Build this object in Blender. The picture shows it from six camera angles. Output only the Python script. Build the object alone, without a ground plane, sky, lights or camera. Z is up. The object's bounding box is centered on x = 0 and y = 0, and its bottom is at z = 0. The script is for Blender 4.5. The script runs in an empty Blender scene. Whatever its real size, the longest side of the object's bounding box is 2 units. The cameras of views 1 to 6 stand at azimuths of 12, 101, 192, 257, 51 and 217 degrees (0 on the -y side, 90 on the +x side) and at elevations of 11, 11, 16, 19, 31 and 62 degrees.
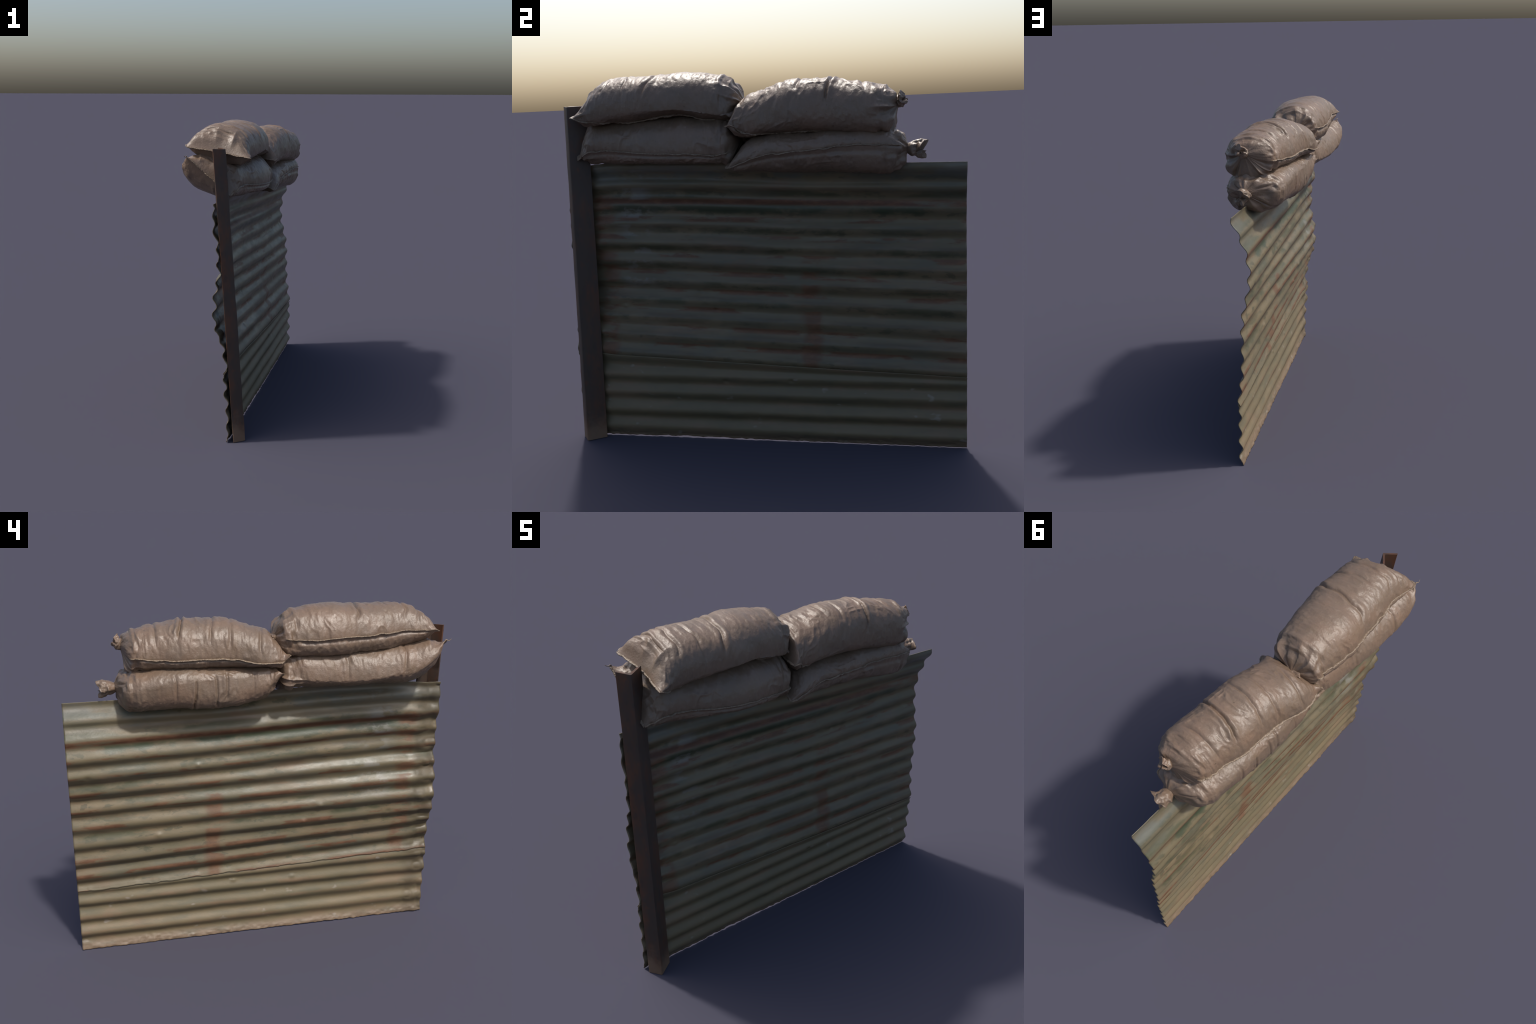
import bpy, math
import numpy as np
from mathutils import Matrix

# ------------------------------------------------------------------ noise
def _hash(ix, iy, seed):
    h = (ix.astype(np.int64) * 374761393 + iy.astype(np.int64) * 668265263 + seed * 974634777) & 0xffffffff
    h = ((h ^ (h >> 13)) * 1274126177) & 0xffffffff
    h = ((h ^ (h >> 16)) * 2246822519) & 0xffffffff
    return ((h ^ (h >> 15)) & 0xffffff) / float(0xffffff) * 2 - 1

def noise(x, y, seed=0, period=None):
    """Smooth 2D value noise in -1..1; y may wrap after `period` cells."""
    x, y = np.broadcast_arrays(np.asarray(x, float), np.asarray(y, float))
    ix, iy = np.floor(x), np.floor(y)
    fx, fy = x - ix, y - iy
    fx, fy = fx**3 * (fx * (fx * 6 - 15) + 10), fy**3 * (fy * (fy * 6 - 15) + 10)
    w = (lambda v: np.mod(v, period)) if period else (lambda v: v)
    a, b = _hash(ix, w(iy), seed), _hash(ix + 1, w(iy), seed)
    c, d = _hash(ix, w(iy + 1), seed), _hash(ix + 1, w(iy + 1), seed)
    return (a + (b - a) * fx) * (1 - fy) + (c + (d - c) * fx) * fy

def smooth(e0, e1, x):
    t = np.clip((x - e0) / (e1 - e0), 0, 1)
    return t * t * (3 - 2 * t)

def curve_through(xs, ys, xq):
    """Non-uniform Catmull-Rom through control rows."""
    xs, ys, xq = np.asarray(xs, float), np.asarray(ys, float), np.asarray(xq, float)
    h = np.diff(xs)[:, None]
    s = np.diff(ys, axis=0) / h
    t = np.vstack([s[:1], (h[1:] * s[:-1] + h[:-1] * s[1:]) / (h[1:] + h[:-1]), s[-1:]])
    i = np.clip(np.searchsorted(xs, xq) - 1, 0, len(xs) - 2)
    hh = h[i]
    u = ((xq - xs[i])[:, None]) / hh
    return ((2*u**3 - 3*u*u + 1) * ys[i] + (-2*u**3 + 3*u*u) * ys[i+1]
            + (u**3 - 2*u*u + u) * hh * t[i] + (u**3 - u*u) * hh * t[i+1])

# ------------------------------------------------------------------ mesh helpers
def make_object(name, verts, faces, material, parent=None, smooth_shade=True):
    me = bpy.data.meshes.new(name)
    me.from_pydata(np.asarray(verts, float).tolist(), [], faces)
    me.update()
    me.materials.append(material)
    me.polygons.foreach_set("use_smooth", [smooth_shade] * len(me.polygons))
    ob = bpy.data.objects.new(name, me)
    bpy.context.scene.collection.objects.link(ob)
    if parent:
        ob.parent = parent
        ob.matrix_parent_inverse = Matrix.Translation(parent.location).inverted()
    return ob

def make_empty(name, label, category, loc=(0, 0, 0)):
    ob = bpy.data.objects.new(name, None)
    ob.empty_display_size = 0.1
    bpy.context.scene.collection.objects.link(ob)
    ob["label"], ob["category"] = label, category
    ob.location = loc
    return ob

def ring_faces(rows, n, flip=False):
    f = []
    for i in range(rows - 1):
        for j in range(n):
            k = (j + 1) % n
            q = (i*n + j, i*n + k, (i+1)*n + k, (i+1)*n + j)
            f.append(q[::-1] if flip else q)
    return f

def grid_normals(P, wrap=True):
    du = np.gradient(P, axis=0)
    if wrap:
        dv = (np.roll(P, -1, 1) - np.roll(P, 1, 1)) / 2
    else:
        dv = np.gradient(P, axis=1)
    n = np.cross(dv, du)
    return n / (np.linalg.norm(n, axis=-1, keepdims=True) + 1e-12)

# ------------------------------------------------------------------ node helpers
class Nodes:
    def __init__(self, name):
        self.mat = bpy.data.materials.new(name)
        self.mat.use_nodes = True
        self.t = self.mat.node_tree
        self.b = self.t.nodes["Principled BSDF"]
        tc = self.t.nodes.new("ShaderNodeTexCoord")
        self.obj = tc.outputs["Object"]
        sep = self.t.nodes.new("ShaderNodeSeparateXYZ")
        self.link(self.obj, sep.inputs[0])
        self.x, self.y, self.z = sep.outputs
    def link(self, a, b):
        self.t.links.new(a, b)
    def put(self, sock, v):
        if hasattr(v, "is_output"):
            self.link(v, sock)
        else:
            sock.default_value = v
    def math(self, op, a, b=0.0, c=None, clamp=False):
        n = self.t.nodes.new("ShaderNodeMath")
        n.operation, n.use_clamp = op, clamp
        self.put(n.inputs[0], a); self.put(n.inputs[1], b)
        if c is not None:
            self.put(n.inputs[2], c)
        return n.outputs[0]
    def step(self, v, e0, e1):
        n = self.t.nodes.new("ShaderNodeMapRange")
        n.interpolation_type = "SMOOTHSTEP"
        self.put(n.inputs["Value"], v)
        n.inputs["From Min"].default_value, n.inputs["From Max"].default_value = (e0, e1) if e0 < e1 else (e1, e0)
        n.inputs["To Min"].default_value, n.inputs["To Max"].default_value = (0, 1) if e0 < e1 else (1, 0)
        return n.outputs[0]
    def band(self, v, lo, hi, soft):
        return self.mul(self.step(v, lo - soft, lo + soft), self.step(v, hi + soft, hi - soft))
    def mul(self, *vs):
        r = vs[0]
        for v in vs[1:]:
            r = self.math("MULTIPLY", r, v)
        return r
    def noise(self, scale, stretch=(1, 1, 1), detail=4, rough=0.6, offset=(0, 0, 0), distort=0.0):
        m = self.t.nodes.new("ShaderNodeMapping")
        m.inputs["Scale"].default_value = stretch
        m.inputs["Location"].default_value = offset
        self.link(self.obj, m.inputs[0])
        n = self.t.nodes.new("ShaderNodeTexNoise")
        n.inputs["Scale"].default_value = scale
        n.inputs["Detail"].default_value = detail
        n.inputs["Roughness"].default_value = rough
        n.inputs["Distortion"].default_value = distort
        self.link(m.outputs[0], n.inputs["Vector"])
        return n.outputs["Fac"]
    def voronoi(self, scale, stretch=(1, 1, 1), feature="F1"):
        m = self.t.nodes.new("ShaderNodeMapping")
        m.inputs["Scale"].default_value = stretch
        self.link(self.obj, m.inputs[0])
        n = self.t.nodes.new("ShaderNodeTexVoronoi")
        n.feature = feature
        n.inputs["Scale"].default_value = scale
        self.link(m.outputs[0], n.inputs["Vector"])
        return n.outputs["Distance"]
    def mix(self, fac, a, b, mode="MIX"):
        n = self.t.nodes.new("ShaderNodeMix")
        n.data_type, n.blend_type = "RGBA", mode
        self.put(n.inputs["Factor"], fac)
        for s, v in ((n.inputs["A"], a), (n.inputs["B"], b)):
            if isinstance(v, tuple):
                v = (*v, 1)
            self.put(s, v)
        return n.outputs["Result"]
    def bump(self, height, strength, dist, prev=None):
        n = self.t.nodes.new("ShaderNodeBump")
        n.inputs["Strength"].default_value = strength
        n.inputs["Distance"].default_value = dist
        self.link(height, n.inputs["Height"])
        if prev:
            self.link(prev, n.inputs["Normal"])
        return n.outputs[0]
    def finish(self, color, rough, normal=None, metallic=0.0, spec=0.5):
        self.put(self.b.inputs["Base Color"], color)
        self.put(self.b.inputs["Roughness"], rough)
        self.put(self.b.inputs["Metallic"], metallic)
        self.put(self.b.inputs["Specular IOR Level"], spec)
        if normal:
            self.link(normal, self.b.inputs["Normal"])
        return self.mat

# ------------------------------------------------------------------ materials
def sack_material():
    n = Nodes("wet_sackcloth")
    big = n.noise(5.0, detail=3)
    mid = n.noise(16.0, detail=5, offset=(3, 1, 2))
    fine = n.noise(90.0, detail=4)
    col = n.mix(n.step(big, 0.35, 0.65), (0.140, 0.100, 0.071), (0.160, 0.106, 0.072))
    col = n.mix(n.mul(n.step(mid, 0.5, 0.72), 0.55), col, (0.137, 0.093, 0.057))
    col = n.mix(n.mul(n.step(fine, 0.45, 0.75), 0.25), col, (0.205, 0.150, 0.108))
    specks = n.step(n.noise(60.0, detail=1, offset=(7, 7, 7)), 0.76, 0.80)
    col = n.mix(n.mul(specks, 0.6), col, (0.041, 0.029, 0.020))
    rough = n.math("ADD", n.math("MULTIPLY", mid, 0.28), 0.29)
    h = n.math("ADD", n.mul(n.noise(120.0, detail=3, rough=0.7), 0.6), n.mul(n.noise(45.0, detail=3), 0.8))
    bp = n.bump(h, 0.55, 0.004)
    return n.finish(col, rough, bp, spec=0.55)

def seam_material():
    n = Nodes("frayed_hem")
    f = n.noise(120.0, detail=3)
    col = n.mix(n.step(f, 0.35, 0.65), (0.123, 0.085, 0.055), (0.196, 0.145, 0.098))
    bp = n.bump(n.noise(220.0, detail=2), 0.6, 0.003)
    return n.finish(col, 0.45, bp, spec=0.5)

def sheet_material(upper):
    n = Nodes("painted_corrugated_iron" if upper else "dusty_corrugated_iron")
    tone = n.noise(3.0, stretch=(1, 0.6, 2.0), detail=5)
    base = n.mix(n.step(tone, 0.35, 0.68), (0.118, 0.098, 0.056), (0.149, 0.114, 0.064))
    grain = n.noise(28.0, stretch=(1, 0.45, 1.2), detail=5, rough=0.7)
    base = n.mix(n.mul(n.step(grain, 0.48, 0.75), 0.35), base, (0.098, 0.088, 0.064))
    base = n.mix(n.mul(n.step(n.noise(9.0, stretch=(1, 0.35, 1), offset=(4, 9, 1)), 0.52, 0.70), 0.6), base, (0.165, 0.108, 0.066))
    if upper:
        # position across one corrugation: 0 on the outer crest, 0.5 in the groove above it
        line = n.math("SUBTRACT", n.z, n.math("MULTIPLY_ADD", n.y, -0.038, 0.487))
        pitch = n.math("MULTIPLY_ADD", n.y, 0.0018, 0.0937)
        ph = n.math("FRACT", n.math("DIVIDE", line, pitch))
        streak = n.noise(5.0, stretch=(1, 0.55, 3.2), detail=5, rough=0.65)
        patch = n.noise(7.0, stretch=(1, 0.5, 1.1), detail=5, rough=0.65, offset=(2, 5, 8))
        cool = n.step(n.noise(1.6, stretch=(1, 0.7, 1.3), offset=(1, 2, 0)), 0.40, 0.62)
        base = n.mix(n.mul(cool, 0.32), base, (0.108, 0.100, 0.068))
        # algae green mottling sits on the shoulders above each crest
        moss = n.mul(n.band(ph, 0.16, 0.52, 0.10), n.step(patch, 0.44, 0.60), n.step(n.z, 0.45, 0.75))
        base = n.mix(n.mul(moss, 0.80), base, (0.050, 0.055, 0.029))
        fleck = n.mul(n.band(ph, 0.08, 0.50, 0.10), n.step(n.noise(26.0, stretch=(1, 0.6, 1.3), detail=3, offset=(2, 4, 4)), 0.54, 0.62),
                      n.step(n.noise(3.0, stretch=(1, 0.6, 1.4), offset=(5, 1, 9)), 0.38, 0.55))
        base = n.mix(n.mul(fleck, 0.6), base, (0.046, 0.048, 0.028))
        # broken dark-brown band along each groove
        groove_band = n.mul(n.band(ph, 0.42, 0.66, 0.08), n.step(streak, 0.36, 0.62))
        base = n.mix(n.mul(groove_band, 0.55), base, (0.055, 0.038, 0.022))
        haze = n.mul(n.step(n.noise(6.0, stretch=(1, 0.45, 1.8), detail=6, rough=0.7, offset=(8, 2, 3)), 0.46, 0.66), 0.55)
        base = n.mix(haze, base, (0.082, 0.081, 0.057))
        ridge = n.mul(n.step(n.noise(11.0, stretch=(1, 0.28, 2.2), detail=6, rough=0.7, offset=(3, 8, 5)), 0.57, 0.70), 0.4)
        base = n.mix(ridge, base, (0.160, 0.092, 0.050))
        # rust under the crests, in long streaks
        rust_c = n.mix(n.step(grain, 0.4, 0.65), (0.090, 0.038, 0.018), (0.139, 0.063, 0.031))
        ph2 = n.math("FRACT", n.math("ADD", ph, 0.25))
        under = n.mul(n.band(ph2, 0.04, 0.30, 0.06), n.step(n.noise(4.6, stretch=(1, 0.55, 2.6), detail=5, offset=(0, 3, 6)), 0.49, 0.56),
                      n.step(n.z, 1.24, 1.20))
        base = n.mix(n.mul(under, 0.85), base, rust_c)
        # the long rusted crease below the flattened top
        crease = n.math("SUBTRACT", n.z, n.math("MULTIPLY_ADD", n.y, -0.026, 1.232))
        cr = n.mul(n.band(crease, -0.022, 0.006, 0.008), n.step(streak, 0.28, 0.46))
        base = n.mix(cr, base, rust_c)
        green = n.mul(n.band(crease, -0.062, -0.026, 0.012), n.step(patch, 0.40, 0.56))
        base = n.mix(n.mul(green, 0.9), base, (0.036, 0.048, 0.026))
        # vertical rust runs
        wob = n.math("MULTIPLY_ADD", n.noise(9.0, detail=3, offset=(5, 5, 1)), 0.10, -0.05)
        yw = n.math("ADD", n.y, wob)
        runs = n.math("MAXIMUM",
                      n.mul(n.band(yw, 0.205, 0.285, 0.022), n.band(n.z, 0.37, 0.93, 0.02)),
                      n.mul(n.band(yw, -0.862, -0.775, 0.022), n.band(n.z, 0.44, 1.28, 0.02)))
        runs = n.mul(runs, n.step(n.noise(9.0, stretch=(1, 0.5, 1.9), detail=4, offset=(9, 1, 4)), 0.41, 0.50))
        base = n.mix(n.mul(runs, 0.72), base, rust_c)
        # pale washed paint on the upper part and blue-white scuffs
        scuff = n.mul(n.band(yw, -0.72, -0.58, 0.05), n.band(n.z, 0.80, 1.40, 0.05), n.step(n.math("ABSOLUTE", n.math("SUBTRACT", ph, 0.78)), 0.12, 0.24),
                      n.step(n.noise(11.0, stretch=(1, 0.8, 1.3), detail=4, offset=(1, 1, 7)), 0.45, 0.58))
        base = n.mix(n.mul(scuff, 0.6), base, (0.180, 0.174, 0.155))
        blue = n.mul(n.band(n.z, 1.33, 1.42, 0.02), n.step(patch, 0.40, 0.60))
        base = n.mix(n.mul(blue, 0.5), base, (0.114, 0.122, 0.113))
        # stained strip by the post
        strip = n.mul(n.step(yw, -0.84, -0.90), n.step(n.noise(8.0, detail=4, offset=(6, 0, 0)), 0.30, 0.55))
        base = n.mix(n.mul(strip, 0.7), base, (0.066, 0.052, 0.030))
        rmask = n.math("MAXIMUM", runs, n.math("MAXIMUM", under, cr))
        rough = n.math("MULTIPLY_ADD", rmask, 0.12, n.math("MULTIPLY_ADD", n.math("ADD", n.step(patch, 0.35, 0.6), n.mul(n.step(n.y, 0.2, -0.5), 0.5)), -0.11, n.math("MULTIPLY_ADD", grain, 0.3, 0.38)))
    else:
        tan = n.mul(n.step(n.math("ADD", n.z, n.mul(n.noise(14.0), 0.05)), 0.085, 0.045), 0.9)
        base = n.mix(tan, base, (0.149, 0.103, 0.066))
        lph = n.math("FRACT", n.math("ADD", n.math("DIVIDE", n.z, 0.0975), 0.5))
        dirt = n.mul(n.band(lph, 0.36, 0.62, 0.08), n.step(n.noise(9.0, stretch=(1, 0.4, 1.5), detail=5, rough=0.7, offset=(1, 6, 2)), 0.46, 0.62))
        base = n.mix(n.mul(dirt, 0.7), base, (0.171, 0.113, 0.069))
        dull = n.mul(n.band(lph, 0.66, 0.95, 0.08), n.step(n.noise(10.0, stretch=(1, 0.4, 1.5), detail=5, offset=(4, 2, 2)), 0.45, 0.62))
        base = n.mix(n.mul(dull, 0.5), base, (0.075, 0.073, 0.047))
        spots = n.mul(n.step(n.noise(13.0, stretch=(1, 0.7, 1.2), detail=2, offset=(3, 0, 2)), 0.66, 0.72), 0.7)
        base = n.mix(spots, base, (0.219, 0.188, 0.152))
        strip = n.mul(n.step(n.y, -0.84, -0.92), n.step(n.noise(8.0, detail=4, offset=(6, 0, 0)), 0.30, 0.55))
        base = n.mix(n.mul(strip, 0.6), base, (0.075, 0.056, 0.034))
        rough = n.math("MULTIPLY_ADD", grain, 0.25, 0.42)
    bp = n.bump(n.noise(70.0, stretch=(1, 0.6, 1), detail=5, rough=0.7), 0.30, 0.003)
    return n.finish(base, rough, bp, spec=0.45)

def post_material():
    n = Nodes("weathered_angle_iron")
    a = n.noise(9.0, stretch=(1, 1, 0.35), detail=5)
    b = n.noise(30.0, stretch=(1, 1, 0.5), detail=5, offset=(2, 2, 2))
    col = n.mix(n.step(a, 0.40, 0.62), (0.047, 0.031, 0.023), (0.083, 0.034, 0.016))
    col = n.mix(n.mul(n.step(b, 0.54, 0.70), 0.4), col, (0.122, 0.040, 0.014))
    col = n.mix(n.mul(n.step(b, 0.46, 0.30), 0.6), col, (0.027, 0.020, 0.018))
    dust = n.mul(n.step(n.math("ADD", n.z, n.mul(n.noise(12.0, offset=(8, 1, 1)), 0.22)), 0.28, 0.14), 0.75)
    col = n.mix(dust, col, (0.196, 0.121, 0.075))
    bp = n.bump(n.noise(60.0, detail=5), 0.3, 0.003)
    return n.finish(col, n.math("MULTIPLY_ADD", b, 0.3, 0.42), bp)

# ------------------------------------------------------------------ corrugated sheets
# Extremes of the corrugation, top to bottom: (x, z) on the free edge (+y) and on the post edge (-y).
UPPER = [((.098, 1.402), (-.003, 1.423)), ((.100, 1.383), (.003, 1.398)), ((.052, 1.305), (-.012, 1.356)),
         ((.056, 1.284), (.011, 1.310)), ((.018, 1.213), (-.006, 1.263)), ((.027, 1.177), (.018, 1.207)),
         ((.002, 1.119), (.003, 1.166)), ((.022, 1.073), (.025, 1.118)), ((.007, 1.029), (.011, 1.073)),
         ((.037, .972), (.032, 1.021)), ((.030, .933), (.002, .972)), ((.060, .880), (.015, .934)),
         ((.046, .831), (-.014, .882)), ((.068, .788), (.008, .826)), ((.050, .732), (-.015, .780)),
         ((.067, .687), (.006, .729)), ((.051, .632), (-.003, .691)), ((.070, .586), (.026, .650)),
         ((.056, .532), (.022, .621)), ((.082, .487), (.056, .571)), ((.069, .442), (.047, .532)),
         ((.095, .388), (.070, .477)), ((.082, .352), (.049, .423))]
LOWER = [((.090, .366), (.060, .455)), ((.087, .349), (.042, .394)), ((.091, .331), (.067, .340)), ((.075, .289), (.053, .292)),
         ((.094, .247), (.072, .246)), ((.075, .193), (.059, .206)), ((.094, .150), (.077, .150)),
         ((.072, .101), (.062, .106)), ((.094, .054), (.079, .055)), ((.073, .000), (.065, .000))]
# straight run of the crests on the post side before the crumpled last stretch
def regular_post_edge(ctrl, upper):
    z = np.array([c[1][1] for c in ctrl])
    if upper:
        k = np.arange(len(z))
        inner = slice(2, len(z) - 1)
        fit = np.polyfit(k[inner], z[inner], 1)
        z = z.copy()
        z[inner] = 0.35 * z[inner] + 0.65 * np.polyval(fit, k[inner])
    return z

def corrugated_sheet(name, ctrl, material, parent, upper, seed, thickness=0.0035):
    ys = np.linspace(-0.9985, 0.9985, 260)
    w = (ys + 1) / 2                                  # 0 post edge, 1 free edge
    sub = 12
    zf = np.array([c[0][1] for c in ctrl]); xf = np.array([c[0][0] for c in ctrl])
    zp = np.array([c[1][1] for c in ctrl]); xp = np.array([c[1][0] for c in ctrl])
    zr = regular_post_edge(ctrl, upper)
    edge = smooth(-0.72, -0.98, ys)                   # crumple only near the post
    rows = []
    for i in range(len(ctrl) - 1):
        for s in range(sub + (i == len(ctrl) - 2)):
            t = s / sub
            e = (1 - math.cos(math.pi * t)) / 2       # half cosine between extremes
            zz = lambda a: a[i] + (a[i + 1] - a[i]) * t
            xx = lambda a: a[i] + (a[i + 1] - a[i]) * e
            zpost = zz(zr) + (zz(zp) - zz(zr)) * edge
            z = zpost * (1 - w) + zz(zf) * w
            x = xx(xp) * (1 - w) + xx(xf) * w
            # the upper half leans out on the sunny side, then the last strip springs back behind the post
            lean = smooth(0.60, -0.60, ys) * smooth(-1.0, -0.86, ys)
            x = x - lean * (0.018 * smooth(0.64, 0.84, z) - 0.006 * smooth(.92, 1.05, z) + 0.004 * smooth(1.18, 1.32, z)) - 0.014 * smooth(0.75, 0.1, ys) * smooth(-1.0, -0.86, ys) * np.exp(-((z - 1.265) / 0.055)**2) + 0.003 * smooth(.7, .1, ys) * smooth(-.92, -.74, ys) * smooth(.62, .50, z) * smooth(.04, .15, z)
            x = x - 0.007 * np.exp(-((ys + 0.86) / 0.05)**2 - ((z - 0.46) / 0.10)**2)
            z = z + 0.019 * smooth(0.3, -0.45, ys) * smooth(-1, -0.72, ys) * smooth(0.75, 1.15, z)
            rows.append(np.stack([x, ys, z], -1))
    P = np.array(rows)
    Y, Z = P[..., 1], P[..., 2]
    d = 0.0022 * noise(Y * 4, Z * 6, seed) + 0.0009 * noise(Y * 14, Z * 22, seed + 1)
    d += smooth(-0.82, -0.95, Y) * (0.0050 * (noise(Y * 16, Z * 13, seed + 2) - 0.55) + 0.003 * (1 - 2 * np.abs(noise(Y * 22, Z * 26, seed + 6))))
    # small punched dents
    for y, z, r, a in ((-.337, .768, .011, -.006), (-.248, .674, .010, -.006), (.14, .325, .010, -.006),
                       (-.20, .315, .011, -.006), (-.738, .692, .012, .005), (.55, .66, .013, -.005),
                       (-.45, .57, .012, .005), (.90, 1.02, .014, .004), (.33, 1.05, .009, -.005)):
        d += a * np.exp(-(((Y - y) / (1.3 * r))**2 + ((Z - z) / r)**2))
    if not upper:
        # lumpy dried mud along the foot of the sheet
        mud = smooth(0.05, 0.012, Z + 0.012 * noise(Y * 9, Z * 0, 77))
        d -= mud * (0.002 + 0.0025 * noise(Y * 45, Z * 60, 78) + 0.002 * noise(Y * 95, Z * 130, 79))
        P[-6:, :, 2] += (0.005 * np.abs(noise(ys * 22, ys * 0, 80)) * smooth(0.75, -0.3, ys))[None] * np.linspace(0, 1, 6)[:, None]
    else:
        # ragged lower lip
        P[-10:, :, 2] += (0.004 * noise(ys * 17, ys * 0, 81) + 0.002 * noise(ys * 60, ys * 0, 82))[None] * np.linspace(0, 1, 10)[:, None]
        P[-4:, :, 0] -= 0.0025 * np.linspace(0, 1, 4)[:, None]
    N = grid_normals(P, wrap=False)
    if N[..., 0].mean() < 0:
        N = -N
    P = P + N * d[..., None]
    if upper is False:
        P[:14, :, 0] += (0.004 * np.linspace(1, 0, 14))[:, None]  # tucked behind the upper sheet
    A, B = P - N * thickness / 2, P + N * thickness / 2
    r, c = P.shape[:2]
    V = np.concatenate([A.reshape(-1, 3), B.reshape(-1, 3)])
    V[:, 2] = np.maximum(V[:, 2], 0.0)
    idx = lambda i, j, k=0: k * r * c + i * c + j
    F = []
    for i in range(r - 1):
        for j in range(c - 1):
            F.append((idx(i, j), idx(i+1, j), idx(i+1, j+1), idx(i, j+1)))
            F.append((idx(i, j, 1), idx(i, j+1, 1), idx(i+1, j+1, 1), idx(i+1, j, 1)))
    for j in range(c - 1):
        F.append((idx(0, j), idx(0, j+1), idx(0, j+1, 1), idx(0, j, 1)))
        F.append((idx(r-1, j), idx(r-1, j, 1), idx(r-1, j+1, 1), idx(r-1, j+1)))
    for i in range(r - 1):
        F.append((idx(i, 0), idx(i, 0, 1), idx(i+1, 0, 1), idx(i+1, 0)))
        F.append((idx(i, c-1), idx(i+1, c-1), idx(i+1, c-1, 1), idx(i, c-1, 1)))
    return make_object(name, V, F, material, parent)

# ------------------------------------------------------------------ angle-iron post
def angle_post(material, parent):
    t = 0.010
    H = 1.731
    # outline in plan: corner at the origin, short flange along e1, long flange along e2
    def plan(corner, left, far):
        c, l, f = map(np.array, (corner, left, far))
        e1 = (l - c) / np.linalg.norm(l - c); e2 = (f - c) / np.linalg.norm(f - c)
        return c, e1, e2, np.linalg.norm(l - c), np.linalg.norm(f - c)
    c0, a1, a2, L1, L2 = plan((.166, -.945), (.103, -.990), (.1025, -.862))
    c1 = np.array((.053, -.951))
    b1 = np.array((-.0663, -.0465)); L1t = np.linalg.norm(b1); b1 = b1 / L1t
    nz = 90
    prof = []
    r = 0.006
    pts = [(L1, 0.0015), (L1 - 0.0015, 0), (r, 0), (r*0.3, r*0.3), (0, r), (0, L2 - 0.0015), (0.0015, L2), (t - 0.0015, L2), (t, L2 - 0.0015),
           (t, t + r), (t + r*0.3, t + r*0.3), (t + r, t), (L1 - 0.0015, t), (L1, t - 0.0015)]
    V = []
    for i in range(nz + 1):
        s = i / nz
        z = s * H
        c = c0 * (1 - s) + c1 * s
        e1 = a1 * (1 - s) + b1 * s
        e1 = e1 / np.linalg.norm(e1)
        e2 = np.array((e1[1], -e1[0]))
        if np.dot(e2, a2) < 0:
            e2 = -e2
        for k, (p, q) in enumerate(pts):
            wob = 0.0012 * noise(z * 9, np.array(k * 0.37), 5)
            xy = c + e1 * (p + wob) + e2 * (q + wob)
            V.append((xy[0], xy[1], z + (0.004 * noise(p * 40, q * 40, 9) if i == nz else 0)))
    n = len(pts)
    F = ring_faces(nz + 1, n)
    F += [tuple(range(n))[::-1], tuple(nz * n + k for k in range(n))]
    ob = make_object("post", V, F, material, parent)
    # bolt slot near the top of the long flange
    z0 = 1.665
    s = z0 / H
    c = c0 * (1 - s) + c1 * s
    e2 = np.array((b1[1], -b1[0]))
    if np.dot(e2, a2) < 0:
        e2 = -e2
    m = c + e2 * 0.040
    cut = []
    for k in range(20):
        a = 2 * math.pi * k / 20
        q, zz = 0.006 * math.cos(a), 0.006 * math.sin(a) + (0.010 if math.sin(a) > 0 else -0.010)
        for side in (-0.03, 0.04):
            xy = m + e2 * q + b1 * side
            cut.append((xy[0], xy[1], z0 + zz))
    cf = [(2*k, 2*((k+1) % 20), 2*((k+1) % 20)+1, 2*k+1) for k in range(20)]
    cf += [tuple(range(0, 40, 2))[::-1], tuple(range(1, 40, 2))]
    cutter = make_object("slot_cutter", cut, cf, material)
    mod = ob.modifiers.new("slot", "BOOLEAN")
    mod.operation, mod.object, mod.solver = "DIFFERENCE", cutter, "EXACT"
    dg = bpy.context.evaluated_depsgraph_get()
    me = bpy.data.meshes.new_from_object(ob.evaluated_get(dg))
    ob.modifiers.clear()
    old = ob.data
    ob.data = me
    bpy.data.meshes.remove(old)
    me.name = "post"
    bpy.data.objects.remove(cutter)
    bpy.context.view_layer.objects.active = ob
    for p in me.polygons:
        p.use_smooth = True
    me.set_sharp_from_angle(angle=math.radians(40))
    return ob

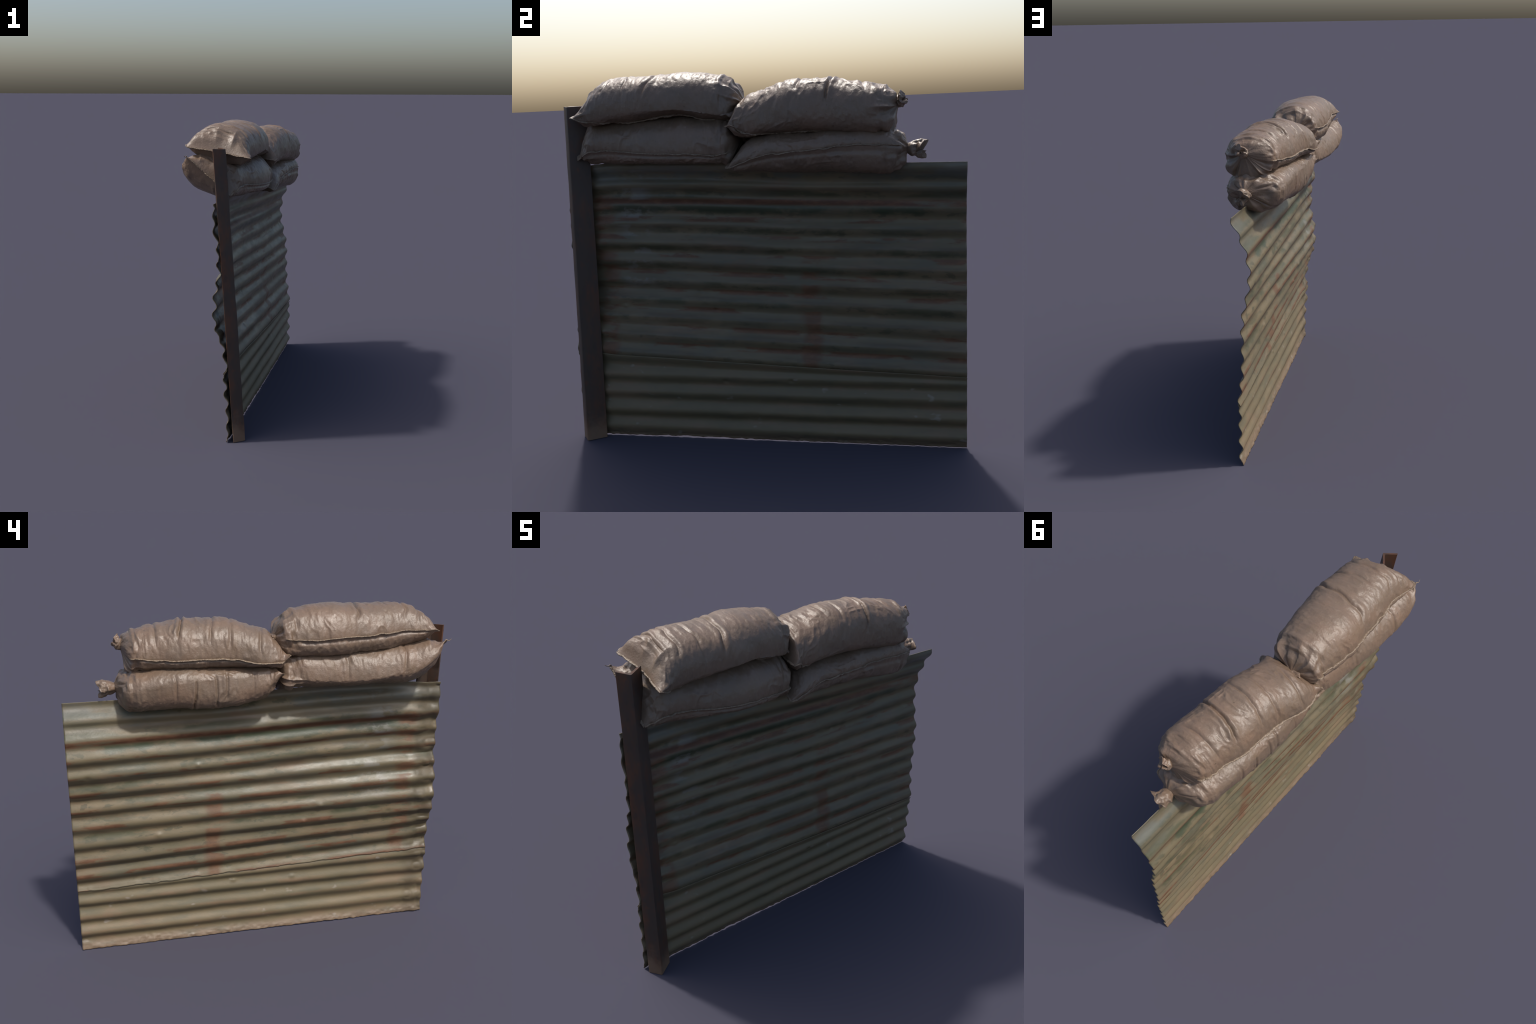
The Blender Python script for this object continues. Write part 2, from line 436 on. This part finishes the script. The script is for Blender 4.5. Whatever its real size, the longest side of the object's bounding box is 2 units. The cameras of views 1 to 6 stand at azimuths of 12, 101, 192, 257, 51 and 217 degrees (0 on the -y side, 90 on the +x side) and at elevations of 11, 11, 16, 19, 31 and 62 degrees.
# ------------------------------------------------------------------ sandbags
# Stations along each bag from the sewn end (0) to the tied end (1):
# (u, centre x, centre z, half width, height above the seam chord, depth below it, chord tilt, belly lean)
BAGS = {
 "TL": dict(y=(-.880, -.057), seed=11, front=True, back=True, neck=(-.035, 1.705), skew=0.0, roll=58,
    st=[(0, -.010, 1.702, .192, .004, .004, -.156, 0), (.03, -.015, 1.703, .190, .062, .044, -.20, -.1),
        (.08, -.022, 1.700, .176, .114, .052, -.21, 0), (.2, -.015, 1.712, .166, .145, .080, -.17, .25),
        (.35, -.014, 1.710, .173, .148, .085, -.11, .45), (.5, -.010, 1.708, .177, .149, .074, -.070, .70),
        (.65, -.020, 1.706, .174, .162, .072, -.065, .80), (.8, -.014, 1.689, .165, .169, .066, -.126, .80),
        (.9, -.016, 1.685, .146, .148, .062, -.19, .7), (.965, -.026, 1.694, .122, .088, .056, -.20, .4),
        (1, -.035, 1.705, .020, .016, .016, -.2, 0)],
    tuft=dict(dir=(-.35, .75, -.15), length=.030, flare=(.050, .022), tilt=-.45),
    creases=[(.47, 25, 150, .013, .016, .10), (.30, 20, 120, .006, .014, -.05), (.18, 35, 160, .007, .014, .04),
             (.10, 60, 170, .006, .012, .05)]),
 "BL": dict(y=(-.918, -.072), seed=23, front=False, back=True, neck=(-.03, 1.545), skew=0.03, dip=0.006, square=2.7, pucker=0.011,
    st=[(0, -.060, 1.572, .168, .004, .004, -.72, 0), (.03, -.058, 1.572, .163, .048, .042, -.62, 0),
        (.08, -.060, 1.570, .172, .096, .084, -.44, -.15), (.2, -.060, 1.541, .172, .130, .093, -.20, -.15),
        (.35, -.044, 1.515, .178, .152, .068, -.10, -.3), (.5, -.020, 1.498, .188, .164, .058, -.055, -.25),
        (.65, -.004, 1.495, .181, .167, .056, -.06, -.25), (.8, -.002, 1.497, .168, .158, .056, -.12, -.15),
        (.9, -.002, 1.503, .150, .142, .060, -.20, 0), (.965, 0, 1.520, .116, .100, .070, -.22, 0),
        (1, -.03, 1.545, .020, .016, .016, -.168, 0)],
    tuft=dict(dir=(-.2, 1, 0), length=.03, flare=(.03, .02), tilt=0),
    creases=[(.25, 100, 200, .006, .014, .05), (.60, 110, 190, .004, .014, .0)]),
 "TR": dict(y=(-.112, .690), seed=37, front=True, back=True, neck=(.095, 1.672), skew=0.0, roll=62,
    st=[(0, -.012, 1.622, .180, .004, .004, -.121, 0), (.03, .003, 1.613, .176, .085, .055, -.02, -.2),
        (.08, -.013, 1.604, .166, .135, .050, -.05, -.4), (.2, -.007, 1.614, .171, .160, .056, .005, -.4),
        (.35, .015, 1.640, .160, .166, .078, .050, -.25), (.5, .029, 1.647, .160, .161, .084, .075, -.17),
        (.65, .042, 1.642, .162, .156, .083, .072, -.22), (.8, .068, 1.637, .152, .149, .085, .040, -.25),
        (.9, .074, 1.636, .143, .128, .088, -.02, -.2), (.965, .080, 1.645, .100, .090, .096, 0, -.1),
        (1, .095, 1.672, .018, .016, .016, 0, 0)],
    tuft=dict(dir=(.30, .75, .50), length=.042, flare=(.034, .030), tilt=.4),
    creases=[(.63, 15, 140, .015, .012, .10), (.45, 40, 160, .008, .014, .07), (.80, 60, 165, .007, .014, -.04),
             (.34, 60, 165, .006, .014, .03), (.16, 90, 170, .009, .016, .06)]),
 "BR": dict(y=(-.102, .730), seed=53, front=False, back=True, neck=(.085, 1.474), skew=-.05, square=2.9,
    st=[(0, -.002, 1.479, .184, .004, .004, -.399, 0), (.03, .003, 1.487, .180, .036, .050, -.40, 0),
        (.08, .008, 1.492, .172, .062, .085, -.34, .1), (.2, .010, 1.500, .162, .072, .120, -.23, .12),
        (.35, .011, 1.503, .162, .078, .134, -.165, .22), (.5, .018, 1.503, .163, .082, .136, -.12, .22),
        (.65, .028, 1.505, .165, .084, .136, -.046, .02), (.8, .044, 1.492, .163, .090, .132, .045, -.08),
        (.9, .052, 1.483, .147, .086, .120, .08, -.12), (.96, .061, 1.479, .108, .062, .085, .05, 0),
        (1, .085, 1.474, .022, .020, .020, 0, 0)],
    tuft=dict(dir=(.14, 1, -.16), length=.078, flare=(.047, .042), tilt=.3),
    creases=[(.55, 178, 250, .013, .008, .03), (.42, 165, 235, .009, .008, -.02),
             (.36, 150, 215, .007, .010, .02), (.66, 150, 215, .006, .010, .0), (.20, 150, 210, .005, .01, .0)]),
}
NU, NT = 300, 288

def bag_surface(spec):
    st = np.array(spec["st"])
    u = np.concatenate([np.linspace(0, .1, 50)[:-1], np.linspace(.1, .86, 170)[:-1], np.linspace(.86, 1, NU - 218)])
    q = curve_through(st[:, 0], st[:, 1:], u)
    q[:, 3:5] = np.maximum(q[:, 3:5], 0.003)
    th = np.arange(NT) * 2 * np.pi / NT
    # uneven spacing keeps vertices near the pointed seam lines
    c, s = np.cos(th)[None], np.sin(th)[None]
    n = np.minimum(1.7 + 6 * u, 2.3)[:, None]
    X = q[:, 2:3] * np.sign(c) * np.abs(c)**(2 / n)
    low = q[:, 4:5] * np.maximum(1 - q[:, 6:7] * c, 0.12)
    nl = np.where(s > 0, n, np.minimum(n * spec.get("square", 2.3) / 2.3, 3.2))
    X = q[:, 2:3] * np.sign(c) * np.abs(c)**(2 / nl)
    Z = np.where(s > 0, q[:, 3:4], low) * np.sign(s) * np.abs(s)**(2 / nl)
    f = q[:, 5:6]
    y0, y1 = spec["y"]
    x = q[:, 0:1] + X * np.cos(f) - Z * np.sin(f)
    z = q[:, 1:2] + X * np.sin(f) + Z * np.cos(f)
    y = np.broadcast_to((y0 + (y1 - y0) * u)[:, None], x.shape).copy()
    fade = (1 - smooth(0, .16, u))[:, None]
    y += fade * (spec.get("dip", 0.022) * (1 - np.abs(c)**1.5) + spec["skew"] * 1.0 * np.cos(th)[None] * 0.35)
    return u, th, np.stack([x, y, z], -1)

def bag_relief(spec, u, th):
    """Height of lumps, creases, pleats and puckers over the smooth sack."""
    sd = spec["seed"]
    U = u[:, None]; T = th[None] / (2 * np.pi)
    inside = smooth(0.0, 0.06, U) * (1 - smooth(.97, 1.0, U) * 0.6)
    d = 0.0055 * noise(U * 5, T * 5, sd, 5)
    d = d + 0.0028 * noise(U * 13, T * 9, sd + 1, 9)
    # drawn wrinkles running round the sack
    warp = U + 0.035 * noise(U * 3, T * 4, sd + 2, 4)
    wr = noise(warp * 30, T * 5, sd + 3, 5)
    d = d + 0.0016 * (1 - 2 * np.abs(wr)) * smooth(.1, .7, noise(U * 4.3, T * 5, sd + 4, 5))
    # soft irregular crumpling of the cloth
    wu = U * 22 + 1.3 * noise(U * 9, T * 8, sd + 13, 8)
    wt = T * 15 + 0.9 * noise(U * 8, T * 9, sd + 14, 9)
    cr = 1 - 2 * np.abs(noise(wu, wt, sd + 15, 15))
    d = d + 0.0030 * cr * smooth(-.2, .5, noise(U * 5.3, T * 6, sd + 16, 6))
    d = d + 0.0014 * noise(U * 60, T * 34, sd + 5, 34)
    d = d + 0.0007 * noise(U * 120, T * 60, sd + 6, 60)
    # named creases
    deg = np.degrees(th)[None]
    for (u0, t0, t1, depth, width, slant) in spec["creases"]:
        span = smooth(t0 - 12, t0 + 18, deg) * (1 - smooth(t1 - 22, t1 + 12, deg))
        line = u0 + slant * (deg - (t0 + t1) / 2) / max(t1 - t0, 1) * 0.6 + 0.012 * noise(deg / 22, U * 0, sd + 7)
        g = (U - line) / width
        d = d - span * depth * (np.exp(-np.abs(g)**1.3 * 2.2) - 0.45 * np.exp(-((g - 1.6) / 1.2)**2) - 0.35 * np.exp(-((g + 1.8) / 1.3)**2))
    # gathered pleats at the tied end
    g = smooth(.80, .955, U)
    shrink = 1 - 0.75 * smooth(.965, 1.0, U)
    Tw = T + 0.02 * noise(U * 12, T * 6, sd + 8, 6)
    pl = (1 - 2 * np.abs(noise(U * 3, Tw * 16, sd + 9, 16))) * 0.6 + 0.5 * noise(U * 5, Tw * 30, sd + 10, 30)
    pl = pl * (0.55 + 0.6 * noise(U * 2, T * 5, sd + 17, 5)) + 0.45 * noise(U * 14 + 2 * T, Tw * 9, sd + 18, 9)
    d = d + g * shrink * 0.0145 * pl
    d = d + smooth(.82, .92, U) * shrink * 0.008 * noise(U * 40, T * 14, sd + 11, 14)
    # puckers running in from the sewn end
    e = (1 - smooth(.03, .19, U)) * smooth(0, .035, U)
    d = d + e * spec.get("pucker", 0.007) * ((1 - 2 * np.abs(noise(U * 4, T * 13, sd + 12, 13))) + 0.5 * noise(U * 40, T * 22, sd + 19, 22))
    d = d * inside
    # tuck under each real seam
    for on, t, sgn in ((spec["front"], np.pi, 1), (spec["back"], 0.0, -1)):
        if on:
            t = t - (np.radians(spec.get("roll", 0)) * smooth(0, .3, U) if sgn < 0 else 0)
            dist = ((th[None] - t + np.pi) % (2 * np.pi) - np.pi) * sgn
            pin = np.exp(-((dist - 0.09) / 0.07)**2)
            d = d - 0.006 * pin * smooth(.03, .10, U) * (1 - smooth(.84, .94, U))
    return d

def tube_along(path, normals, width, height, seed, nt=10):
    path = np.asarray(path)
    tan = np.gradient(path, axis=0)
    tan /= np.linalg.norm(tan, axis=1, keepdims=True) + 1e-9
    nn = normals - tan * (normals * tan).sum(1, keepdims=True)
    nn /= np.linalg.norm(nn, axis=1, keepdims=True) + 1e-9
    bb = np.cross(tan, nn)
    L = np.concatenate([[0], np.cumsum(np.linalg.norm(np.diff(path, axis=0), axis=1))])
    V = []
    for i in range(len(path)):
        taper = 1.0
        m = min(L[i], L[-1] - L[i])
        taper = 0.25 + 0.75 * min(1, m / 0.012)
        for k in range(nt):
            a = 2 * math.pi * k / nt
            # twisted whip stitch
            r = 1 + 0.07 * math.sin(L[i] * 700 + a * 1.0) + 0.22 * float(noise(L[i] * 160, np.array(k * 0.9), seed))
            V.append(path[i] + taper * r * (nn[i] * height[i] * math.cos(a) + bb[i] * width[i] * math.sin(a)))
    F = ring_faces(len(path), nt)
    F += [tuple(range(nt))[::-1], tuple((len(path) - 1) * nt + k for k in range(nt))]
    return V, F

def resample(path, nrm, step):
    d = np.concatenate([[0], np.cumsum(np.linalg.norm(np.diff(path, axis=0), axis=1))])
    n = max(int(d[-1] / step), 8)
    s = np.linspace(0, d[-1], n)
    return (np.stack([np.interp(s, d, path[:, k]) for k in range(3)], 1),
            np.stack([np.interp(s, d, nrm[:, k]) for k in range(3)], 1))

def sandbag(key, cloth, hem):
    spec = BAGS[key]
    sd = spec["seed"]
    mid = spec["st"][5]
    thing = make_empty("sandbag", "filled brown sackcloth sandbag with tied neck and sewn end", "sandbag",
                       (mid[1], sum(spec["y"]) / 2, mid[2] - mid[5]))
    u, th, P = bag_surface(spec)
    N = grid_normals(P)
    cen = P.mean(axis=1, keepdims=True)
    if ((P - cen) * N).sum(-1)[60:200].mean() < 0:
        N = -N
    # damp normals at the very ends where the loft closes
    P = P + N * bag_relief(spec, u, th)[..., None]
    N = grid_normals(P)
    if ((P - P.mean(axis=1, keepdims=True)) * N).sum(-1)[60:200].mean() < 0:
        N = -N
    V = P.reshape(-1, 3)
    F = ring_faces(len(u), NT)
    h = NT // 2
    for j in range(h):                                   # close the flat sewn edge
        a, b = j, j + 1
        c, d = (NT - j - 1) % NT, (NT - j) % NT
        q = [a, b, c, d]
        q = [v for i, v in enumerate(q) if v not in q[:i]]
        if len(q) > 2:
            F.append(tuple(q)[::-1])
    F.append(tuple((len(u) - 1) * NT + k for k in range(NT)))
    body = make_object("sack_body", V, F, cloth, thing)
    body.data.validate()
    # hems: side seams plus the sewn end
    hv, hf = [], []
    def add(path, nrm, w, hgt, s):
        path, nrm = resample(path, nrm, 0.0022)
        m = len(path)
        ar = np.arange(m) * 0.0022
        path = path + nrm * (0.002 + 0.0015 * noise(ar * 60, ar * 0, s))[:, None]
        path[:, 2] += 0.003 * noise(ar * 22, ar * 0, s + 1)
        v, f = tube_along(path, nrm, w * np.ones(m), hgt * np.ones(m) * (0.9 + 0.35 * noise(ar * 30, ar * 0, s + 2)), s)
        o = len(hv)
        hv.extend(v); hf.extend([tuple(o + k for k in q) for q in f])
    last = np.searchsorted(u, .955)
    if spec["front"]:
        add(P[:last, h], N[:last, h], 0.0032, 0.0075, sd + 20)
    if spec["back"]:
        j = np.round(-np.radians(spec.get("roll", 0)) * smooth(0, .3, u) / (2 * np.pi) * NT).astype(int)[:last] % NT
        add(P[np.arange(last), j], N[np.arange(last), j], 0.0030, 0.0060, sd + 30)
    edge = (P[0, 0:h + 1] + P[0, [(NT - k) % NT for k in range(h + 1)]]) / 2
    add(edge, np.tile((0, -1.0, 0), (h + 1, 1)), 0.0040, 0.0080, sd + 40)
    make_object("hem", hv, hf, hem, thing)
    if key == "BL":                                      # a loose thread at the pointed corner
        t = np.linspace(0, 1, 40)
        base = edge[-1]
        path = np.stack([base[0] - 0.002 * t + 0.003 * np.sin(t * 7), base[1] + 0.008 - 0.040 * t, base[2] - 0.004 + 0.006 * t + 0.003 * np.sin(t * 9)], 1)
        v, f = tube_along(path, np.tile((0, 0, 1.0), (40, 1)), 0.0035 * (1.1 - t), 0.0035 * (1.1 - t), sd + 60)
        make_object("loose_thread", v, f, hem, thing)
    # the tied neck and its ruffled tuft
    tf = spec["tuft"]
    y1 = spec["y"][1]
    start = np.array((spec["neck"][0], y1 - 0.012, spec["neck"][1]))
    dr = np.array(tf["dir"], float); dr /= np.linalg.norm(dr)
    s1 = np.cross(dr, (0, 0, 1)); s1 /= np.linalg.norm(s1)
    s2 = np.cross(s1, dr)
    ca, sa = math.cos(tf["tilt"]), math.sin(tf["tilt"])
    s1, s2 = s1 * ca + s2 * sa, -s1 * sa + s2 * ca
    nr, nt = 46, 96
    ang = np.arange(nt) * 2 * np.pi / nt
    T = ang / (2 * np.pi)
    L = tf["length"] + 0.014
    V = []
    for i in range(nr):
        s = i / (nr - 1)
        ss = min(s / 0.78, 1.0)                         # out along the skin, then turned in at the mouth
        inn = max(0, (s - 0.78) / 0.22)
        fl = 1.0 + 0.25 * math.sin(min(1, ss * 1.25) * math.pi)**2 - 0.12 * float(smooth(.8, 1, np.array(ss)))
        ra = (0.020 * (1 - ss) + tf["flare"][0] * ss) * fl
        rb = (0.019 * (1 - ss) + tf["flare"][1] * ss) * fl
        fold = 1 + ss * (0.42 * noise(ss * 2.0, T * 9, sd + 50, 9) + 0.16 * noise(ss * 5, T * 22, sd + 51, 22)) + 0.20 * ss * noise(ss * 7, T * 7, sd + 53, 7)
        lip = 1 + 0.34 * ss * noise(0.0, T * 8, sd + 52, 8)
        k = (1 - 0.97 * inn)
        along = L * (ss * lip - 0.10 * inn + 0.12 * inn * noise(inn * 3, T * 5, sd + 54, 5))
        p = start + dr * along[:, None] + (s1 * (ra * fold * k * np.cos(ang))[:, None]) + (s2 * (rb * fold * k * np.sin(ang))[:, None])
        V.append(p)
    V = np.concatenate(V)
    F = ring_faces(nr, nt)
    F += [tuple(range(nt))[::-1], tuple((nr - 1) * nt + k for k in range(nt))]
    make_object("tied_neck", V, F, cloth, thing)
    return thing

# ------------------------------------------------------------------ build
cloth, hem = sack_material(), seam_material()
wall = make_empty("corrugated_fence", "rusty green corrugated iron sheets against an angle iron post", "metal fence", (0.07, 0.0, 0.0))
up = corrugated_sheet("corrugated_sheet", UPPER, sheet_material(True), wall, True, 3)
lo = corrugated_sheet("corrugated_sheet", LOWER, sheet_material(False), wall, False, 3)
angle_post(post_material(), wall)
for key in ("BL", "BR", "TL", "TR"):
    sandbag(key, cloth, hem)
# outward-facing normals everywhere
import bmesh
for ob in bpy.data.objects:
    if ob.type == "MESH":
        bm = bmesh.new(); bm.from_mesh(ob.data)
        bmesh.ops.recalc_face_normals(bm, faces=bm.faces)
        bm.to_mesh(ob.data); bm.free()
